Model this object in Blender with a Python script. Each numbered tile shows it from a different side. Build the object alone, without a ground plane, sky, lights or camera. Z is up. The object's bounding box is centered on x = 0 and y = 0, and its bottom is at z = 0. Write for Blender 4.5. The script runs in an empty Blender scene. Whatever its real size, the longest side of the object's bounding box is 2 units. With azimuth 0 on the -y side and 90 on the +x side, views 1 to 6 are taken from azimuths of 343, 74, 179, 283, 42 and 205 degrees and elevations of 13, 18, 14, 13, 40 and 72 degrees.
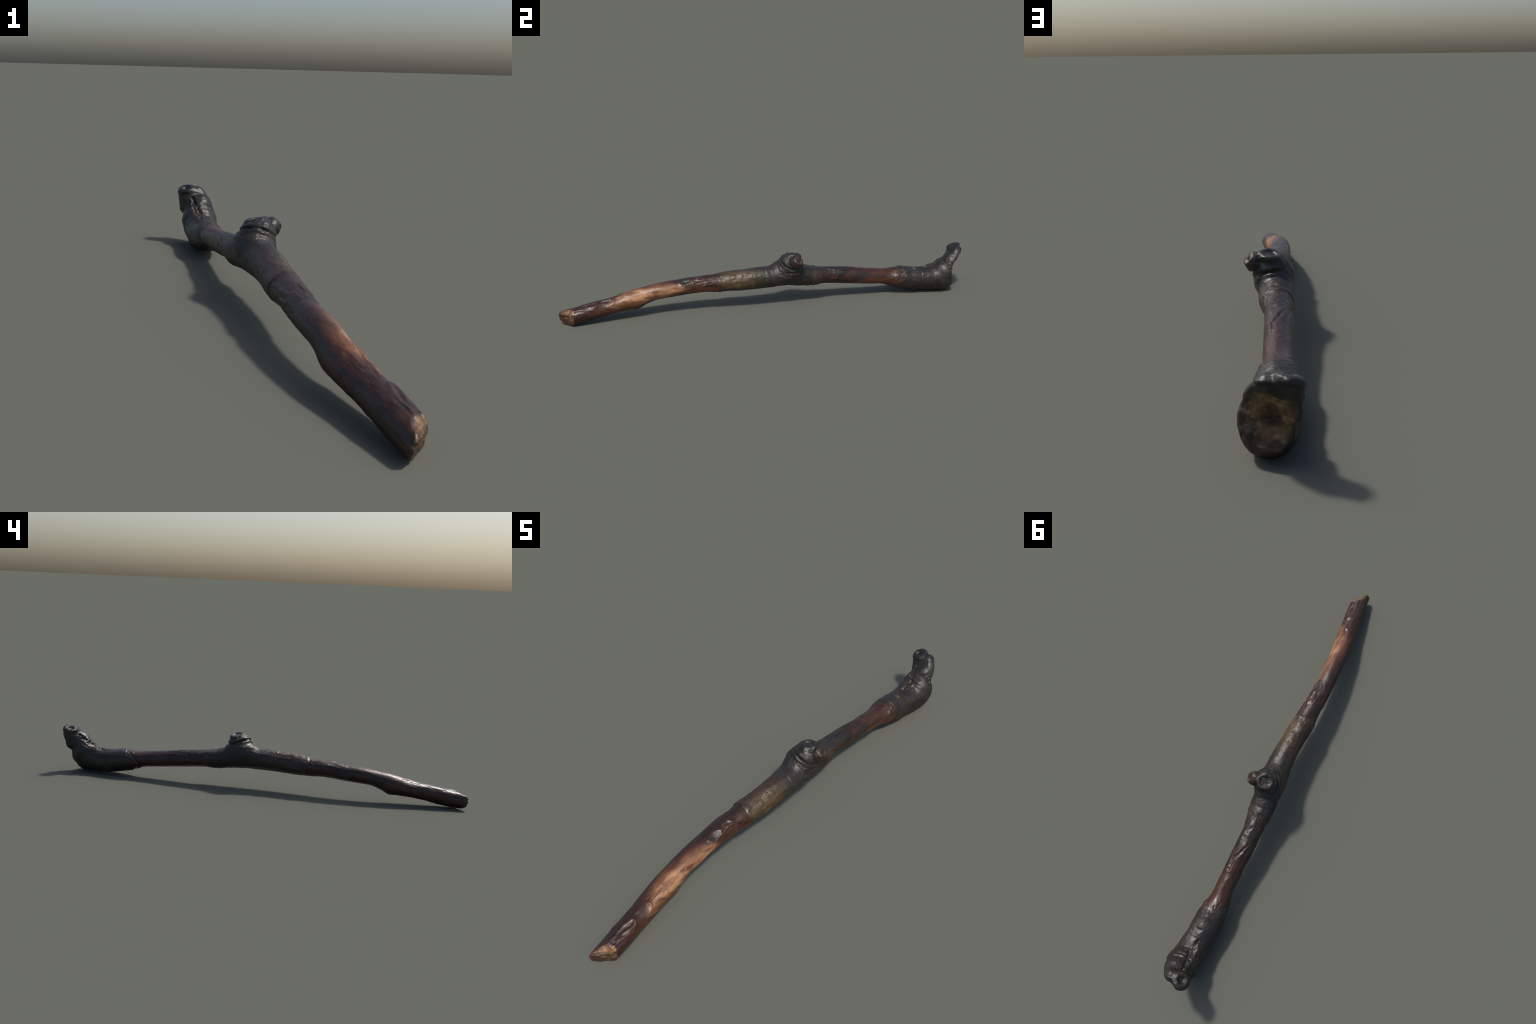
"""A weathered, half-peeled branch: bent shaft, knot with twig stub, crooked root handle.

The body is described as a set of soft solids (a tapered shaft with a profile,
a chain of round cones for the crook, cones for knot and twig, cutting faces),
meshed as one smooth surface, given bark relief, and split into named parts.
"""
import bpy, math
import numpy as np

# ----------------------------------------------------------------------------
# profile of the shaft:  y, centre x, centre z, half width, half height
# ----------------------------------------------------------------------------
PROFILE = np.array([
    (-1.04, -.0030, .0240, .0365, .0380), (-0.96, -.0070, .0376, .0385, .0390),
    (-0.92, -.0110, .0423, .0397, .0394), (-0.88, -.0139, .0492, .0404, .0394),
    (-0.84, -.0172, .0566, .0400, .0392), (-0.80, -.0205, .0632, .0398, .0378),
    (-0.76, -.0246, .0692, .0404, .0370), (-0.72, -.0289, .0762, .0423, .0396),
    (-0.68, -.0330, .0822, .0438, .0436), (-0.64, -.0356, .0870, .0430, .0480),
    (-0.60, -.0365, .1005, .0406, .0412), (-0.56, -.0369, .1106, .0403, .0374),
    (-0.52, -.0374, .1156, .0406, .0375), (-0.44, -.0370, .1220, .0394, .0370),
    (-0.36, -.0318, .1298, .0411, .0389), (-0.32, -.0282, .1317, .0405, .0403),
    (-0.28, -.0253, .1308, .0440, .0436), (-0.24, -.0245, .1338, .0486, .0460),
    (-0.16, -.0153, .1371, .0479, .0490), (-0.08, -.0104, .1422, .0500, .0508),
    (-0.02, -.0100, .1448, .0535, .0506), (0.04, -.0125, .1485, .0560, .0540),
    (0.08, -.0144, .1480, .0556, .0560), (0.12, -.0153, .1425, .0542, .0555),
    (0.16, -.0163, .1347, .0530, .0519), (0.20, -.0167, .1275, .0525, .0486),
    (0.24, -.0188, .1250, .0462, .0428), (0.28, -.0200, .1218, .0412, .0410),
    (0.36, -.0208, .1138, .0406, .0405), (0.44, -.0170, .1043, .0388, .0394),
    (0.52, -.0153, .0957, .0390, .0386), (0.56, -.0147, .0915, .0388, .0380),
    (0.60, -.0158, .0840, .0428, .0422), (0.64, -.0140, .0782, .0522, .0505),
    (0.68, -.0108, .0757, .0578, .0560), (0.72, -.0092, .0683, .0605, .0566),
    (0.76, -.0056, .0640, .0609, .0570), (0.80, .0006, .0608, .0628, .0575),
    (0.86, .0070, .0640, .0650, .0600), (0.95, .0070, .0700, .0650, .0600)])


def cubic(y, xs, ys):
    """Smooth (Hermite) curve through control points."""
    m = np.gradient(ys, xs)
    i = np.clip(np.searchsorted(xs, y) - 1, 0, len(xs) - 2)
    h = xs[i + 1] - xs[i]
    t = np.clip((y - xs[i]) / h, 0, 1)
    return ((1 + 2 * t) * (1 - t) ** 2 * ys[i] + t * (1 - t) ** 2 * h * m[i]
            + t * t * (3 - 2 * t) * ys[i + 1] + t * t * (t - 1) * h * m[i + 1])


FINE_Y = np.linspace(-1.04, .95, 1600)
FINE = [cubic(FINE_Y, PROFILE[:, 0], PROFILE[:, k]) for k in range(1, 5)]


def shaft_at(y):
    return [np.interp(y, FINE_Y, c) for c in FINE]


def around(p):
    """Angle about the spine in degrees: 0 = +x, 90 = up, -90 = underside."""
    cx, cz, rx, rz = shaft_at(p[:, 1])
    return np.degrees(np.arctan2(p[:, 2] - cz, p[:, 0] - cx))


# ----------------------------------------------------------------------------
# soft solids
# ----------------------------------------------------------------------------
def smin(a, b, k):
    h = np.clip(.5 + .5 * (b - a) / k, 0, 1)
    return b + (a - b) * h - k * h * (1 - h)


def smax(a, b, k):
    return -smin(-a, -b, k)


def round_cone(p, a, b, ra, rb):
    a, b = np.array(a), np.array(b)
    ab = b - a
    t = np.clip((p - a) @ ab / (ab @ ab), 0, 1)
    return np.linalg.norm(p - a - t[:, None] * ab, axis=1) - (ra + (rb - ra) * t)


def unit(v):
    v = np.array(v, float)
    return v / np.linalg.norm(v)


def shaft_solid(p):
    cx, cz, rx, rz = shaft_at(p[:, 1])
    dx, dz = p[:, 0] - cx, p[:, 2] - cz
    k0 = np.sqrt((dx / rx) ** 2 + (dz / rz) ** 2)
    k1 = np.sqrt((dx / rx ** 2) ** 2 + (dz / rz ** 2) ** 2) + 1e-6
    d = np.where(k0 > .05, k0 * (k0 - 1) / k1, -np.minimum(rx, rz))
    return smax(d, p[:, 1] - .88, .03)


KNOT_AXIS = unit((-.08, .20, .97))
KNOT_TOP = np.array((.0030, .1040, .2520))
STUB_AXIS = unit((-.27, -.20, .94))
STUB_TOP = np.array((-.0378, .9619, .2203))
TWIG_AXIS = unit((.74, .32, .58))
TWIG_TOP = np.array((.0692, .1157, .2341))


def crater(p, top, axis, radius, depth):
    """Axial height above a cut disc with a sunken middle."""
    d = p - top
    h = d @ axis
    r = np.linalg.norm(d - h[:, None] * axis, axis=1)
    return h + depth * np.exp(-(r / radius) ** 4)


# knot and twig: x, y, z, radius of each joint of the soft cones
KNOT = np.array([(-.0079, .0684, .1744, .0639), (.0064, .0751, .2042, .0456), (-.0053, .0912, .1916, .0602), (.0032, .1048, .2524, .0287)])
TWIG = np.array([(.0051, .0920, .2128, .0369), (.0476, .0992, .2230, .0303), (.0660, .1071, .2356, .0211)])
# crook: from the shaft through the heel up into the stub
CROOK = np.array([(-.0247, .7570, .0445, .0345), (-.0096, .8376, .0883, .0371), (.0103, .8881, .0649, .0610),
                  (.0104, .9034, .0933, .0666), (.0167, .9338, .1425, .0492), (.0232, .9967, .1710, .0452)])
RIM = np.array([(.0347, .9400, .1620, .0243), (.0168, .9587, .2005, .0205), (-.0227, .9528, .2018, .0228)])
STUB = np.array([(-.0069, .9662, .1517, .0536), (-.0291, .9684, .2001, .0358)])


def chain(p, joints, k):
    d = None
    for a, b in zip(joints[:-1], joints[1:]):
        c = round_cone(p, a[:3], b[:3], a[3], b[3])
        d = c if d is None else smin(d, c, k)
    return d


def knot_solid(p):
    d = smin(chain(p, KNOT[:2], .01), chain(p, KNOT[2:], .01), .02)
    return smax(d, crater(p, KNOT_TOP, KNOT_AXIS, .021, .015), .006)


def twig_solid(p):
    return smax(chain(p, TWIG, .006), crater(p, TWIG_TOP, TWIG_AXIS, .009, .005), .006)


def crook_solid(p):
    d = smin(smin(chain(p, CROOK, .012), chain(p, STUB, .01), .015), chain(p, RIM, .008), .012)
    return smax(d, crater(p, STUB_TOP + np.array((.003, -.004, 0)), STUB_AXIS, .015, .009), .009)


# sawn root face: y of the face by height, its turn toward +x, extra hollow on the +x flank
HEEL_Z = np.array([-.05, .000, .017, .040, .060, .100, .120, .145, .167, .190, .205, .24, .30])
HEEL_Y = np.array([.865, .9212, .9388, .9475, .9440, .9460, .9550, .9605, .9685, .9815, .9880, 1.029, 1.084])
HEEL_TURN = np.array([-.303, -.415])


def heel_cut(p):
    """The big sawn face at the root end: slightly dished, turned a little to +x, hollowed on its +x flank."""
    dish = .011 * np.exp(-((p[:, 0] - .005) ** 2 + (p[:, 2] - .105) ** 2) / .034 ** 2)
    hollow = HEEL_TURN[1] * np.maximum(p[:, 0] - .012, 0) * np.exp(-((p[:, 2] - .135) / .042) ** 2)
    return (p[:, 1] - (np.interp(p[:, 2], HEEL_Z, HEEL_Y) + HEEL_TURN[0] * p[:, 0] + hollow - dish)) * .93


END_FACES = [(unit((.54, -.50, .58)), (.000, -.9664, .058)),
             (unit((.6512, -.6863, -.3218)), (.0019, -.9605, .0233))]


def end_cut(p):
    """Broken lower end: two facets with a split between them."""
    a = (p - END_FACES[0][1]) @ END_FACES[0][0]
    b = (p - END_FACES[1][1]) @ END_FACES[1][0]
    split = .0035 * np.exp(-((p[:, 2] - .044 - .05 * p[:, 0] - .004 * np.sin(90 * p[:, 0])) / .0055) ** 2)
    return smax(smax(a, b, .004) + split, -(p[:, 1] + 1.0), .004)


def body(p):
    d = smin(shaft_solid(p), crook_solid(p), .015)
    d = smax(d, heel_cut(p), .007 + .010 * np.clip((p[:, 2] - .14) / .05, 0, 1))
    d = smin(d, knot_solid(p), .022)
    d = smin(d, twig_solid(p), .012)
    return smax(d, end_cut(p), .009)


# ----------------------------------------------------------------------------
# procedural noise
# ----------------------------------------------------------------------------
RNG = np.random.default_rng(7)
LATTICE = RNG.uniform(-1, 1, (64, 64, 64))


def noise(q):
    i = np.floor(q).astype(int)
    f = q - i
    f = f * f * f * (f * (6 * f - 15) + 10)
    out = 0
    for a in (0, 1):
        for b in (0, 1):
            for c in (0, 1):
                w = (f[:, 0] if a else 1 - f[:, 0]) * (f[:, 1] if b else 1 - f[:, 1]) * (f[:, 2] if c else 1 - f[:, 2])
                out = out + w * LATTICE[(i[:, 0] + a) % 64, (i[:, 1] + b) % 64, (i[:, 2] + c) % 64]
    return out


def cloud(p, scale, octaves=3, seed=0):
    q = p * np.array(scale) + seed * 7.31
    return sum(noise(q * 2 ** k + k * 3.7) * .5 ** k for k in range(octaves))


def bell(x, w):
    return np.exp(-(x / w) ** 2)


def step(x, a, b):
    t = np.clip((x - a) / (b - a), 0, 1)
    return t * t * (3 - 2 * t)


# ----------------------------------------------------------------------------
# meshing the solid (surface nets on a regular lattice)
# ----------------------------------------------------------------------------
def mesh_body(cell=.0024):
    lo = np.array((-.105, -1.03, -.02))
    n = np.ceil((np.array((.105, 1.03, .285)) - lo) / cell).astype(int) + 1
    field = np.full(n, 1.0, np.float32)
    gx, gy, gz = [lo[k] + cell * np.arange(n[k]) for k in range(3)]
    for s in range(0, n[1], 12):
        ys = gy[s:s + 12]
        cx, cz, rx, rz = shaft_at(ys)
        x0, x1, z0, z1 = (cx - rx).min() - .02, (cx + rx).max() + .02, (cz - rz).min() - .02, (cz + rz).max() + .02
        if ys[-1] > -.08 and ys[0] < .24:
            x0, x1, z1 = -.1, .1, .28
        if ys[-1] > .74:
            x0, x1, z0, z1 = -.1, .1, -.02, .28
        ix, iz = np.where((gx > x0) & (gx < x1))[0], np.where((gz > z0) & (gz < z1))[0]
        grid = np.stack(np.meshgrid(gx[ix], ys, gz[iz], indexing='ij'), -1)
        field[ix[0]:ix[-1] + 1, s:s + len(ys), iz[0]:iz[-1] + 1] = body(grid.reshape(-1, 3)).reshape(grid.shape[:3])
    inside = field < 0
    corner = [(a, b, c) for a in (0, 1) for b in (0, 1) for c in (0, 1)]
    cut = lambda arr, o: arr[o[0]:n[0] - 1 + o[0], o[1]:n[1] - 1 + o[1], o[2]:n[2] - 1 + o[2]]
    count = sum(cut(inside, o).astype(np.int8) for o in corner)
    cells = np.argwhere((count > 0) & (count < 8))
    index = np.full(n - 1, -1, np.int32)
    index[tuple(cells.T)] = np.arange(len(cells))
    total, hits = np.zeros((len(cells), 3)), np.zeros(len(cells))
    for a in corner:
        for k in range(3):
            if a[k]:
                continue
            b = tuple(a[j] + (j == k) for j in range(3))
            fa, fb = field[tuple((cells + a).T)], field[tuple((cells + b).T)]
            m = (fa < 0) != (fb < 0)
            t = fa[m] / (fa[m] - fb[m])
            total[m] += np.array(a) + t[:, None] * (np.array(b) - np.array(a))
            hits[m] += 1
    verts = lo + cell * (cells + total / hits[:, None])
    quads = []
    for k in range(3):
        u, v = (k + 1) % 3, (k + 2) % 3
        sl0 = [slice(1, n[j] - 1) for j in range(3)]
        sl0[k] = slice(0, n[k] - 1)
        sl1 = list(sl0)
        sl1[k] = slice(1, n[k])
        a, b = inside[tuple(sl0)], inside[tuple(sl1)]
        base = np.array([0 if j == k else 1 for j in range(3)])
        for flip, mask in ((False, a & ~b), (True, ~a & b)):
            e = np.argwhere(mask) + base
            ring = []
            for du, dv in ((-1, -1), (0, -1), (0, 0), (-1, 0)):
                c = e.copy()
                c[:, u] += du
                c[:, v] += dv
                ring.append(index[tuple(c.T)])
            ring = np.stack(ring, 1)
            quads.append(ring[:, ::-1] if flip else ring)
    return verts, np.concatenate(quads)


def gradient(p, e=.0008):
    g = np.stack([body(p + e * np.eye(3)[k]) - body(p - e * np.eye(3)[k]) for k in range(3)], 1)
    return g / (np.linalg.norm(g, axis=1)[:, None] + 1e-9)


# ----------------------------------------------------------------------------
# bark borders:  where along the branch the bark starts, by angle around it
# ----------------------------------------------------------------------------
def border(theta, angles, values):
    return np.interp(theta, angles, values, period=360)


def handle_border(th):
    return border(th, [-144, -90, -15, 20, 45, 70, 90, 125, 157, 176], [.600, .628, .645, .655, .668, .670, .665, .655, .629, .604])


def sleeve_low_border(th):
    return border(th, [-150, -90, -30, 20, 60, 88, 104, 140, 170], [-.25, -.262, -.263, -.267, -.262, -.258, -.258, -.262, -.255])


def sleeve_high_border(th):
    return border(th, [-150, -90, -44, 20, 67, 105, 139, 170], [.235, .235, .229, .212, .218, .218, .221, .23])


# relief marks: centre, length along y, width across, depth
def lens(p, a, b, width):
    """0..1 mask of a stretched spot running from a to b."""
    a, b = np.array(a), np.array(b)
    ab = b - a
    t = (p - a) @ ab / (ab @ ab)
    off = np.linalg.norm(p - a - np.clip(t, 0, 1)[:, None] * ab, axis=1)
    return off / width


def path_distance(p, pts):
    d = np.full(len(p), 9.0)
    for a, b in zip(pts[:-1], pts[1:]):
        d = np.minimum(d, lens(p, a, b, 1.0))
    return d


CRACK = [(-.034, .356, .150), (-.020, .397, .148), (-.003, .426, .141), (-.001, .481, .134)]
CRUMPLE = [(.003, -.925, .079), (.003, -.884, .084), (.010, -.847, .084), (.006, -.811, .091),
           (-.006, -.768, .102), (-.004, -.735, .107), (-.018, -.712, .118)]
FURROW = [(-.013, .776, .118), (-.008, .804, .121), (-.006, .834, .129), (-.011, .864, .143), (-.013, .890, .160), (-.016, .918, .184)]
KNOT_FOLD = [(.003, .038, .228), (-.029, .056, .231), (-.046, .077, .226), (-.053, .101, .216), (-.044, .126, .207), (-.029, .137, .207),
             (.000, .145, .204), (.029, .137, .194), (.046, .123, .190), (.057, .088, .187), (.051, .058, .198), (.034, .041, .212), (.010, .036, .224), (.003, .038, .228)]
KNOT_FOLD_LOWER = [(-.065, .061, .203), (-.054, .049, .211), (-.027, .037, .216), (.001, .026, .212), (.033, .032, .194), (.047, .047, .175),
                   (.053, .070, .171), (.052, .096, .169), (.043, .123, .176)]
CROOK_FOLD = [(.004, .880, .160), (.020, .882, .160), (.037, .883, .157), (.052, .890, .150), (.064, .896, .138)]


def relief(p, nrm):
    y = p[:, 1]
    th = around(p)
    upper = step(p[:, 2] - shaft_at(y)[1], -.03, .0)
    on_handle = step(y - handle_border(th), -.003, .004)
    on_sleeve = step(y - sleeve_low_border(th), -.003, .003) * step(sleeve_high_border(th) - y, -.003, .003)
    face = step(heel_cut(p), -.008, -.002) * (p[:, 2] < .2) * (y > .85)
    end = step(end_cut(p), -.008, -.002) * (y < -.88)
    bark = np.maximum(on_handle, on_sleeve) * (1 - face)
    patch = step(cloud(p, (14, 9, 14), 2, 21), -.15, .45)
    ragged = step(cloud(p, (24, 24, 24), 2, 22), -.5, .5)
    d = .0004 + .0014 * cloud(p, (22, 7, 22), 2, 1) + .0005 * cloud(p, (60, 22, 60), 2, 2)
    # transverse wrinkles of the bark, in loose groups
    d += bark * (1 - .85 * bell(y + .16, .12)) * (.0013 * (.35 + patch) * cloud(p, (8, 58, 8), 2, 3) + .0004 * cloud(p, (30, 110, 30), 2, 4))
    d += bark * .0009 * cloud(p, (34, 20, 34), 2, 23)
    # sharp creases and flaked ridges of the dry bark
    crease = np.clip(1 - np.abs(cloud(p, (12, 44, 12), 2, 38)) * 7, 0, 1)
    flake = np.clip(1 - np.abs(cloud(p, (36, 24, 36), 2, 39)) * 6, 0, 1)
    d += bark * (-.0011 * crease * (.3 + patch) + .0011 * flake * (1.1 - patch))
    grain = np.clip(1 - np.abs(cloud(p, (60, 9, 60), 2, 40)) * 6, 0, 1)
    d += (1 - bark) * (1 - face) * (1 - end) * .0009 * grain * step(cloud(p, (15, 7, 15), 2, 41), -.2, .3)
    # flowing bark scraps on the upper side of the peeled wood
    flow = 1 - np.abs(cloud(p, (44, 18, 44), 1, 5) + .25 * cloud(p, (100, 50, 100), 1, 34)) * 3.4
    peeled = (1 - on_handle) * (1 - on_sleeve) * (1 - end)
    scraps = np.maximum.reduce([bell(y + .345, .09), bell(y - .285, .065) * .9, bell(y + .86, .10) * .25])
    d += peeled * upper * scraps * .0021 * np.clip(flow, -.7, 1)
    # crumpled, flowing ridges along the lower shaft
    near = path_distance(p, CRUMPLE)
    wave = cloud(p, (40, 15, 40), 1, 6) + .25 * cloud(p, (90, 40, 90), 1, 33)
    d += bell(near, .021) * .0030 * np.clip(1 - np.abs(wave) * 4.2, -.8, 1)
    # olive bark of the sleeve: blistered
    d += bell(y + .19, .075) * on_sleeve * upper * .0022 * cloud(p, (46, 30, 46), 3, 8)
    # rolled bark lips at the borders
    lip = y - handle_border(th) + .011 * cloud(p, (34, 34, 34), 2, 9)
    d += (.25 + .9 * ragged) * (.0026 * bell(lip - .004, .006) - .0018 * bell(lip + .008, .007)) + .0030 * bell(lip + .020, .011) * (cloud(p, (75, 45, 75), 2, 10) + .2)
    lip = y - sleeve_low_border(th) + .006 * cloud(p, (30, 30, 30), 2, 11)
    d += ragged * (.0020 * bell(lip - .004, .006) - .0018 * bell(lip + .006, .005))
    lip = sleeve_high_border(th) - y + .008 * cloud(p, (26, 26, 26), 2, 12)
    d += ragged * upper * (.0016 * bell(lip - .006, .007) - .0016 * bell(lip + .006, .007))
    # dead eye of a shed twig
    e = np.linalg.norm((p - np.array((-.013, -.420, .153))) / np.array((1, 1.5, 1)), axis=1) + .003 * cloud(p, (60, 60, 60), 2, 25)
    d += -.0026 * bell(e, .010) + .0014 * bell(e - .017, .005) * ragged
    # small grey bark island
    e = np.linalg.norm((p - np.array((.013, .335, .143))) / np.array((1, 1.9, 1)), axis=1) + .007 * cloud(p, (50, 50, 50), 2, 26)
    d += .0016 * step(e, .021, .014)
    # ringed scar in the collar below the handle bark
    e = np.linalg.norm((p - np.array((.026, .655, .118))) / np.array((1, .8, 1.3)), axis=1) + .005 * cloud(p, (50, 50, 50), 2, 42)
    d += .0013 * np.cos(e * 6.283 / .0105) * bell(e, .018)
    # wart on the handle
    e = np.linalg.norm((p - np.array((.006, .738, .122))) / np.array((1.1, .8, 1)), axis=1)
    d += .0036 * bell(e, .009) - .0010 * bell(e - .016, .006)
    # long crack in the peeled wood
    c = path_distance(p, CRACK) + .003 * cloud(p, (60, 60, 60), 2, 13)
    d += -.0030 * bell(c, .0042) + .0012 * bell(c - .010, .006)
    # torn furrow on the inside of the crook
    c = path_distance(p, FURROW) + .004 * cloud(p, (55, 55, 55), 2, 27)
    w = .017 * np.clip(1 - np.abs((y - .856) / .082) ** 2, .12, 1)
    r = c / w
    inside = step(y, .760, .785) * step(.945 - y, .0, .03)
    d += inside * (-.0058 * bell(r, .75) + .0018 * bell(r - 1.15, .30) + bell(r, .9) * .0060 * (.4 - np.abs(cloud(p, (70, 26, 70), 2, 14)) * 1.6))
    # folds round the knot, uneven
    jit = .0045 * cloud(p, (22, 22, 22), 2, 15)
    c = path_distance(p, KNOT_FOLD) + jit
    uneven = np.clip(.85 + .8 * cloud(p, (20, 20, 20), 1, 36), .25, 1.3)
    d += uneven * (-.0062 * bell(c, .0050) + .0020 * bell(c - .011, .006))
    c = path_distance(p, KNOT_FOLD_LOWER) + jit
    d += (1.45 - uneven) * (-.0034 * bell(c, .0044) + .0014 * bell(c - .009, .005))
    d += step(np.linalg.norm(p - np.array((.01, .10, .235)), axis=1), .07, .04) * .0012 * cloud(p, (34, 34, 34), 2, 37)
    # flared rim and pinched neck of the broken knot top, valley toward the twig
    h = (p - KNOT_TOP) @ KNOT_AXIS + .002 * cloud(p, (40, 40, 40), 2, 32)
    rr = np.linalg.norm(p - KNOT_TOP - h[:, None] * KNOT_AXIS, axis=1)
    d += step(rr, .045, .034) * (.0020 * bell(h + .005, .005) * step(rr, .018, .024) - .0032 * bell(h + .021, .0075))
    c = path_distance(p, [(.036, .074, .246), (.037, .095, .250), (.036, .118, .242), (.034, .134, .225)])
    d -= .0042 * bell(c, .006)
    # a pinch where the twig leaves the knot
    t = (p - TWIG_TOP) @ TWIG_AXIS + .003 * cloud(p, (40, 40, 40), 2, 28)
    tn = step(np.linalg.norm(p - TWIG_TOP, axis=1), .065, .045) * step(p[:, 0], .02, .035)
    d += tn * upper * (-.0014 * bell(t + .034, .0045))
    d += step(np.linalg.norm(p - TWIG_TOP, axis=1), .05, .02) * .0014 * cloud(p, (70, 70, 70), 2, 29)
    # neck of the stub
    s = (p - STUB_TOP) @ STUB_AXIS + .005 * cloud(p, (26, 26, 26), 2, 16)
    sn = step(np.linalg.norm(p - STUB_TOP, axis=1), .09, .05) * ragged
    d += sn * (-.0016 * bell(s + .023, .007) - .0012 * bell(s + .042, .006)) + step(np.linalg.norm(p - STUB_TOP, axis=1), .06, .03) * .0009 * cloud(p, (40, 40, 40), 2, 35)
    # one strong cross fold on the flank of the crook
    c = path_distance(p, CROOK_FOLD) + .0015 * cloud(p, (40, 40, 40), 2, 30)
    above = p[:, 2] - .158 + .25 * np.maximum(p[:, 0] - .02, 0)
    d += -.0026 * bell(c, .0045) + .0018 * bell(c - .009, .005) * (above < 0)
    # cut faces: rough fibres
    d += face * .0038 * cloud(p, (34, 34, 34), 3, 17)
    d += end * (.0018 * cloud(p, (60, 60, 90), 2, 18) + .0026 * cloud(p, (28, 28, 28), 2, 19))
    return d


# ----------------------------------------------------------------------------
# materials
# ----------------------------------------------------------------------------
class Nodes:
    def __init__(self, name):
        self.mat = bpy.data.materials.new(name)
        self.mat.use_nodes = True
        self.t = self.mat.node_tree
        self.bsdf = self.t.nodes['Principled BSDF']
        self.coord = self.t.nodes.new('ShaderNodeTexCoord').outputs['Object']

    def put(self, sock, value):
        if isinstance(value, bpy.types.NodeSocket):
            self.t.links.new(value, sock)
        else:
            sock.default_value = value

    def math(self, op, a, b=0.0, c=None, clamp=False):
        n = self.t.nodes.new('ShaderNodeMath')
        n.operation, n.use_clamp = op, clamp
        self.put(n.inputs[0], a)
        self.put(n.inputs[1], b)
        if c is not None:
            self.put(n.inputs[2], c)
        return n.outputs[0]

    def mapping(self, scale, loc=(0, 0, 0), src=None):
        n = self.t.nodes.new('ShaderNodeMapping')
        self.put(n.inputs['Vector'], src or self.coord)
        n.inputs['Scale'].default_value = scale
        n.inputs['Location'].default_value = loc
        return n.outputs[0]

    def noise(self, scale, detail=3, rough=.55, loc=(0, 0, 0), distortion=0.0):
        n = self.t.nodes.new('ShaderNodeTexNoise')
        self.put(n.inputs['Vector'], self.mapping(scale, loc))
        n.inputs['Scale'].default_value = 1
        n.inputs['Detail'].default_value = detail
        n.inputs['Roughness'].default_value = rough
        n.inputs['Distortion'].default_value = distortion
        return n.outputs['Fac']

    def ramp(self, x, a, b):
        n = self.t.nodes.new('ShaderNodeMapRange')
        n.interpolation_type = 'SMOOTHSTEP'
        self.put(n.inputs['Value'], x)
        n.inputs['From Min'].default_value = a
        n.inputs['From Max'].default_value = b
        return n.outputs['Result']

    def mix(self, fac, a, b, mode='MIX'):
        n = self.t.nodes.new('ShaderNodeMix')
        n.data_type, n.blend_type = 'RGBA', mode
        self.put(n.inputs['Factor'], fac)
        for sock, v in ((n.inputs['A'], a), (n.inputs['B'], b)):
            pass
        ins = [s for s in n.inputs if s.type == 'RGBA']
        self.put(ins[0], a if isinstance(a, bpy.types.NodeSocket) else (*a, 1))
        self.put(ins[1], b if isinstance(b, bpy.types.NodeSocket) else (*b, 1))
        return [s for s in n.outputs if s.type == 'RGBA'][0]

    def axis(self, k):
        n = self.t.nodes.new('ShaderNodeSeparateXYZ')
        self.put(n.inputs[0], self.coord)
        return n.outputs[k]

    def spot(self, centre, size, wobble=None, soft=.5):
        """1 inside an ellipsoid, fading at its edge; wobble frays the edge."""
        n = self.t.nodes.new('ShaderNodeVectorMath')
        n.operation = 'SUBTRACT'
        self.put(n.inputs[0], self.coord)
        n.inputs[1].default_value = centre
        d = self.t.nodes.new('ShaderNodeVectorMath')
        d.operation = 'DIVIDE'
        self.put(d.inputs[0], n.outputs[0])
        d.inputs[1].default_value = size
        l = self.t.nodes.new('ShaderNodeVectorMath')
        l.operation = 'LENGTH'
        self.put(l.inputs[0], d.outputs[0])
        r = l.outputs['Value']
        if wobble is not None:
            r = self.math('ADD', r, wobble)
        return self.ramp(r, 1 + soft, 1 - soft)

    def bump(self, height, strength, distance):
        n = self.t.nodes.new('ShaderNodeBump')
        self.put(n.inputs['Height'], height)
        n.inputs['Strength'].default_value = strength
        n.inputs['Distance'].default_value = distance
        self.put(self.bsdf.inputs['Normal'], n.outputs[0])


BLACK_BARK = (.0130, .0110, .0090)
GREY_BARK = (.0240, .0205, .0175)
RED_WOOD = (.078, .0265, .0120)
DARK_WOOD = (.0150, .0088, .0072)
PALE_WOOD = (.37, .200, .102)
OLIVE_BARK = (.098, .064, .030)
BROWN = (.092, .036, .015)


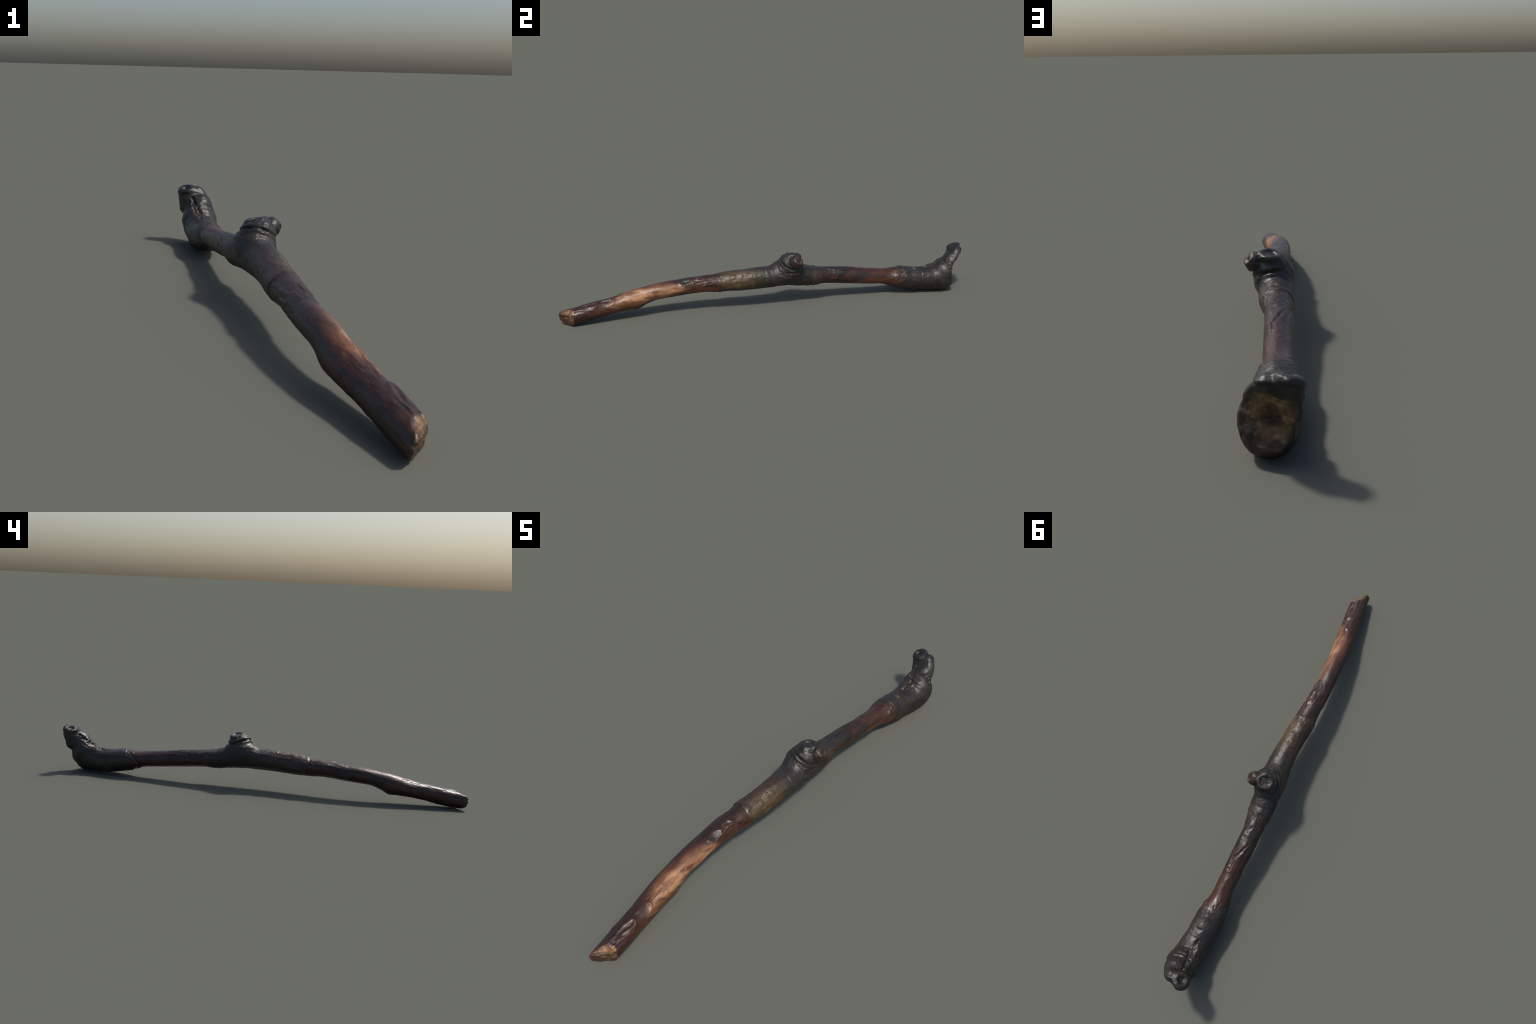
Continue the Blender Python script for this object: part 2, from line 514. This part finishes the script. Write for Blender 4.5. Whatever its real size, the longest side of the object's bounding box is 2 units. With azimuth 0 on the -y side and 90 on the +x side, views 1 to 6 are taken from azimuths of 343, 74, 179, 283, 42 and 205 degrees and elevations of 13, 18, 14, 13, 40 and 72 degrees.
def branch_material():
    m = Nodes('weathered_branch_wood')
    y = m.axis(1)
    centred = lambda v, k: m.math('MULTIPLY', m.math('SUBTRACT', v, .5), k)
    big = m.noise((17, 8, 17), 3, .55)
    blot = m.noise((34, 14, 34), 3, .6, (5, 2, 9), .6)
    streak = m.noise((52, 11, 52), 4, .6, (3, 1, 2), .4)
    fine = m.noise((120, 50, 120), 4, .6, (1, 5, 2))
    fray = centred(big, 1.8)
    fray2 = m.math('ADD', m.math('ADD', centred(big, 1.2), centred(blot, 1.7)), centred(streak, 1.3))
    # peeled wood: maroon to black stains, with redder stretches
    wood = m.mix(m.ramp(blot, .40, .64), DARK_WOOD, (.036, .0155, .0100))
    red = m.math('MAXIMUM', m.spot((.014, .54, .100), (.060, .13, .060), fray2, .6), m.spot((.012, -.33, .110), (.050, .11, .060), fray2, .6))
    red = m.math('MAXIMUM', red, m.spot((.010, -.78, .055), (.045, .16, .040), fray2, .7))
    red = m.math('MAXIMUM', red, m.math('MULTIPLY', m.ramp(streak, .52, .68), .55))
    red = m.math('MULTIPLY', red, m.math('ADD', .25, m.math('MULTIPLY', m.ramp(m.noise((30, 9, 30), 3, .6, (6, 4, 3), .5), .42, .58), .75)))
    wood = m.mix(m.math('MULTIPLY', red, .80), wood, m.mix(m.ramp(streak, .38, .60), (.036, .0120, .0085), RED_WOOD))
    wood = m.mix(m.math('MULTIPLY', m.ramp(fine, .54, .74), .40), wood, BROWN)
    wood = m.mix(m.math('MULTIPLY', m.ramp(m.noise((130, 22, 130), 3, .6, (3, 9, 4)), .56, .70), .6), wood, (.0125, .0080, .0065))
    wood = m.mix(m.math('MULTIPLY', m.ramp(m.noise((95, 40, 95), 3, .6, (7, 1, 4)), .64, .74), .5), wood, (.130, .062, .027))
    # pale bare patch along the sunny flank of the lower shaft
    warm = m.spot((-.004, -.610, .116), (.042, .150, .038), fray2, .6)
    wood = m.mix(m.math('MULTIPLY', warm, .80), wood, (.140, .052, .024))
    tan = m.mix(m.ramp(m.math('ADD', m.math('MULTIPLY', streak, .6), m.math('MULTIPLY', blot, .4)), .38, .60), (.135, .055, .025), PALE_WOOD)
    for c, sz in (((.008, -.590, .112), (.030, .110, .032)), ((.010, -.665, .105), (.026, .060, .026)),
                  ((.012, -.742, .084), (.022, .042, .018)), ((.004, -.480, .128), (.022, .055, .016)),
                  ((-.010, -.650, .124), (.016, .045, .012)), ((.002, -.620, .126), (.020, .070, .016))):
        wood = m.mix(m.spot(c, sz, fray2, .75), wood, tan)
    low = m.math('MAXIMUM', m.spot((.020, -.36, .095), (.034, .12, .026), fray2, .6), m.spot((.014, .50, .070), (.04, .14, .024), fray2, .6))
    low = m.math('MAXIMUM', low, m.spot((.014, -.70, .062), (.034, .12, .026), fray2, .6))
    wood = m.mix(m.math('MULTIPLY', low, .75), wood, (.105, .043, .017))
    speck = m.math('MULTIPLY', m.ramp(m.noise((46, 11, 46), 3, .6, (8, 8, 1), .8), .56, .70), .70)
    wood = m.mix(speck, wood, (.036, .0105, .0085))
    # sleeve and handle bark
    bark = m.mix(m.ramp(big, .38, .66), BLACK_BARK, GREY_BARK)
    bark = m.mix(m.math('MULTIPLY', m.ramp(fine, .56, .76), .35), bark, (.040, .026, .016))
    bark = m.mix(m.math('MULTIPLY', m.ramp(blot, .58, .72), .45), bark, (.034, .023, .013))
    edge = centred(streak, .05)
    edge = m.math('ADD', edge, centred(blot, .04))
    side = m.spot((.024, -.195, .155), (.046, .120, .056), fray2, .5)
    olive_col = m.mix(m.ramp(blot, .36, .58), (.034, .022, .011), m.mix(m.ramp(fine, .4, .65), (.062, .040, .019), OLIVE_BARK))
    bark = m.mix(m.math('MULTIPLY', m.spot((-.040, -.17, .170), (.045, .12, .05), fray2, .5), .8), bark, (.046, .022, .016))
    bark = m.mix(m.math('MULTIPLY', side, .95), bark, olive_col)
    bark = m.mix(m.math('MULTIPLY', m.spot((.030, .215, .120), (.035, .030, .045), fray2, .5), .5), bark, (.060, .034, .017))
    # masks along the branch
    sleeve = m.math('MULTIPLY', m.ramp(m.math('ADD', y, edge), -.270, -.250), m.ramp(m.math('ADD', y, m.math('MULTIPLY', edge, 2.0)), .27, .20))
    tilt = m.math('ADD', m.math('ADD', y, m.math('MULTIPLY', m.axis(0), -.42)), m.math('MULTIPLY', m.axis(2), -.35))
    handle = m.ramp(m.math('ADD', tilt, m.math('MULTIPLY', edge, .3)), .612, .622)
    mask = m.math('MAXIMUM', sleeve, handle)
    # dark bark islands left on the peeled wood
    for c, s in (((.010, .335, .143), (.022, .040, .022)), ((.0, .275, .158), (.03, .05, .02)),
                 ((.018, .44, .112), (.014, .05, .018)), ((-.03, .30, .150), (.03, .06, .022)),
                 ((-.013, -.420, .153), (.013, .021, .013))):
        mask = m.math('MAXIMUM', mask, m.math('MULTIPLY', m.spot(c, s, m.math('MULTIPLY', fray2, .5), .3), .9))
    col = m.mix(mask, wood, bark)
    # brown twig tip, wart, heart of the knot, torn furrow
    col = m.mix(m.math('MULTIPLY', m.spot((.070, .110, .222), (.026, .030, .030), fray2, .6), .8), col, (.042, .020, .010))
    col = m.mix(m.math('MULTIPLY', m.spot((.080, .120, .224), (.010, .012, .014), fray, .5), .6), col, (.100, .045, .019))
    col = m.mix(m.math('MULTIPLY', m.spot((-.001, .110, .240), (.010, .010, .012), fray, .5), .6), col, (.070, .040, .026))
    col = m.mix(m.math('MULTIPLY', m.spot((.004, .735, .124), (.011, .010, .012), fray, .5), .7), col, (.085, .048, .018))
    col = m.mix(m.math('MULTIPLY', m.spot((-.008, .835, .132), (.015, .05, .03), fray2, .5), .3), col, (.055, .032, .020))
    m.put(m.bsdf.inputs['Base Color'], col)
    rough = m.math('ADD', m.math('ADD', .27, m.math('MULTIPLY', mask, .06)), m.math('MULTIPLY', fine, .20))
    m.put(m.bsdf.inputs['Roughness'], rough)
    m.bsdf.inputs['Specular IOR Level'].default_value = .42
    cross = m.math('MULTIPLY', m.noise((22, 150, 22), 3, .6, (2, 2, 7)), m.math('ADD', .15, m.math('MULTIPLY', mask, .45)))
    h = m.math('ADD', m.math('MULTIPLY', fine, .55), m.math('ADD', cross, m.math('MULTIPLY', blot, .8)))
    m.bump(h, .40, .0030)
    return m.mat


def heel_material():
    m = Nodes('sawn_root_face')
    big = m.noise((32, 32, 32), 3, .6)
    fray = m.math('MULTIPLY', m.math('SUBTRACT', big, .5), 1.5)
    ring = m.spot((.006, .945, .124), (.044, .3, .054), fray, .3)
    heart = m.spot((.008, .945, .120), (.024, .3, .034), fray, .35)
    col = m.mix(ring, m.mix(m.ramp(big, .42, .62), (.022, .013, .010), (.056, .024, .015)),
                m.mix(m.ramp(m.noise((60, 60, 60), 3), .35, .62), (.090, .046, .016), (.215, .122, .047)))
    col = m.mix(heart, col, m.mix(m.ramp(m.noise((80, 80, 80), 2), .5, .7), (.026, .012, .009), (.085, .042, .012)))
    m.put(m.bsdf.inputs['Base Color'], col)
    m.bsdf.inputs['Roughness'].default_value = .42
    m.bump(m.noise((90, 90, 90), 4), .4, .003)
    return m.mat


def end_material():
    m = Nodes('fresh_broken_wood')
    n = m.noise((70, 40, 110), 4, .6)
    blot = m.noise((60, 60, 60), 3, .6, (4, 1, 3))
    col = m.mix(m.ramp(n, .36, .62), (.115, .056, .024), (.26, .145, .064))
    col = m.mix(m.math('MULTIPLY', m.ramp(blot, .54, .66), .8), col, (.050, .026, .014))
    col = m.mix(m.math('MULTIPLY', m.spot((.0, -.97, .046), (.06, .05, .007), m.math('MULTIPLY', m.math('SUBTRACT', n, .5), 2), .6), .8), col, (.030, .020, .012))
    col = m.mix(m.math('MULTIPLY', m.spot((-.024, -.978, .008), (.04, .04, .026), m.math('MULTIPLY', m.math('SUBTRACT', blot, .5), 2), .5), .8), col, (.036, .019, .012))
    fresh = m.spot((.014, -.957, .052), (.031, .048, .025), m.math('MULTIPLY', m.math('SUBTRACT', blot, .5), 1.6), .45)
    col = m.mix(fresh, m.mix(m.ramp(n, .4, .62), (.034, .0160, .0110), (.085, .040, .019)), col)
    m.put(m.bsdf.inputs['Base Color'], col)
    m.bsdf.inputs['Roughness'].default_value = .45
    m.bump(n, .4, .003)
    return m.mat


# ----------------------------------------------------------------------------
# build
# ----------------------------------------------------------------------------
def build():
    verts, quads = mesh_body()
    for _ in range(3):
        g = gradient(verts)
        verts = verts - np.clip(body(verts), -.003, .003)[:, None] * g
    nrm = gradient(verts)
    base = verts.copy()
    verts = verts + relief(verts, nrm)[:, None] * nrm
    # rest exactly on the ground, inside the two metre frame
    verts[:, 2] = np.maximum(verts[:, 2], 0)
    verts[:, 1] -= .5 * (verts[:, 1].min() + verts[:, 1].max())

    # whole-body vertex normals
    a, b, c, d = (verts[quads[:, k]] for k in range(4))
    fn = np.cross(c - a, d - b)
    vn = np.zeros_like(verts)
    for k in range(4):
        np.add.at(vn, quads[:, k], fn)
    vn /= np.linalg.norm(vn, axis=1)[:, None] + 1e-12

    # which face belongs to which part
    mid = base[quads].mean(1)
    th = around(mid)
    part = np.full(len(quads), 'peeled_shaft', dtype=object)
    part[mid[:, 1] > 0] = 'peeled_shaft.001'
    part[(mid[:, 1] > sleeve_low_border(th)) & (mid[:, 1] < sleeve_high_border(th))] = 'bark_sleeve'
    part[mid[:, 1] > handle_border(th)] = 'crook_handle'
    kn = knot_solid(mid)
    part[(kn < .004) & (mid[:, 2] > .195) & (mid[:, 1] > 0) & (mid[:, 1] < .2)] = 'knot'
    tw = twig_solid(mid)
    part[(tw < .003) & (mid[:, 0] > .042) & (mid[:, 1] > 0) & (mid[:, 1] < .2) & (mid[:, 2] > .18)] = 'twig_stub'
    sh = (mid - STUB_TOP) @ STUB_AXIS
    part[(sh > -.026) & (mid[:, 1] > .8) & (mid[:, 2] > .17) & (np.linalg.norm(mid - STUB_TOP, axis=1) < .05)] = 'branch_stub'
    part[(heel_cut(mid) > -.0035) & (mid[:, 2] < .188 - .40 * np.abs(mid[:, 0] - .014) + .010 * cloud(mid, (40, 40, 40), 2, 31)) & (mid[:, 1] > .85)] = 'sawn_face'
    part[(end_cut(mid) > -.003) & (mid[:, 1] < -.88)] = 'broken_end'

    wood, heel, end = branch_material(), heel_material(), end_material()
    root = bpy.data.objects.new('branch', None)
    bpy.context.scene.collection.objects.link(root)
    root['label'] = 'dark weathered half-peeled crooked branch with knot and sawn ends'
    root['category'] = 'tree branch'
    for name in ('peeled_shaft', 'peeled_shaft.001', 'bark_sleeve', 'crook_handle', 'knot', 'twig_stub', 'branch_stub', 'sawn_face', 'broken_end'):
        q = quads[part == name]
        if not len(q):
            continue
        used, inv = np.unique(q, return_inverse=True)
        inv = inv.reshape(q.shape)
        me = bpy.data.meshes.new(name)
        me.from_pydata(verts[used].tolist(), [], inv.tolist())
        me.polygons.foreach_set('use_smooth', np.ones(len(q), bool))
        me.update()
        me.normals_split_custom_set_from_vertices(vn[used].tolist())
        me.materials.append({'sawn_face': heel, 'broken_end': end}.get(name, wood))
        ob = bpy.data.objects.new(name, me)
        bpy.context.scene.collection.objects.link(ob)
        ob.parent = root


build()
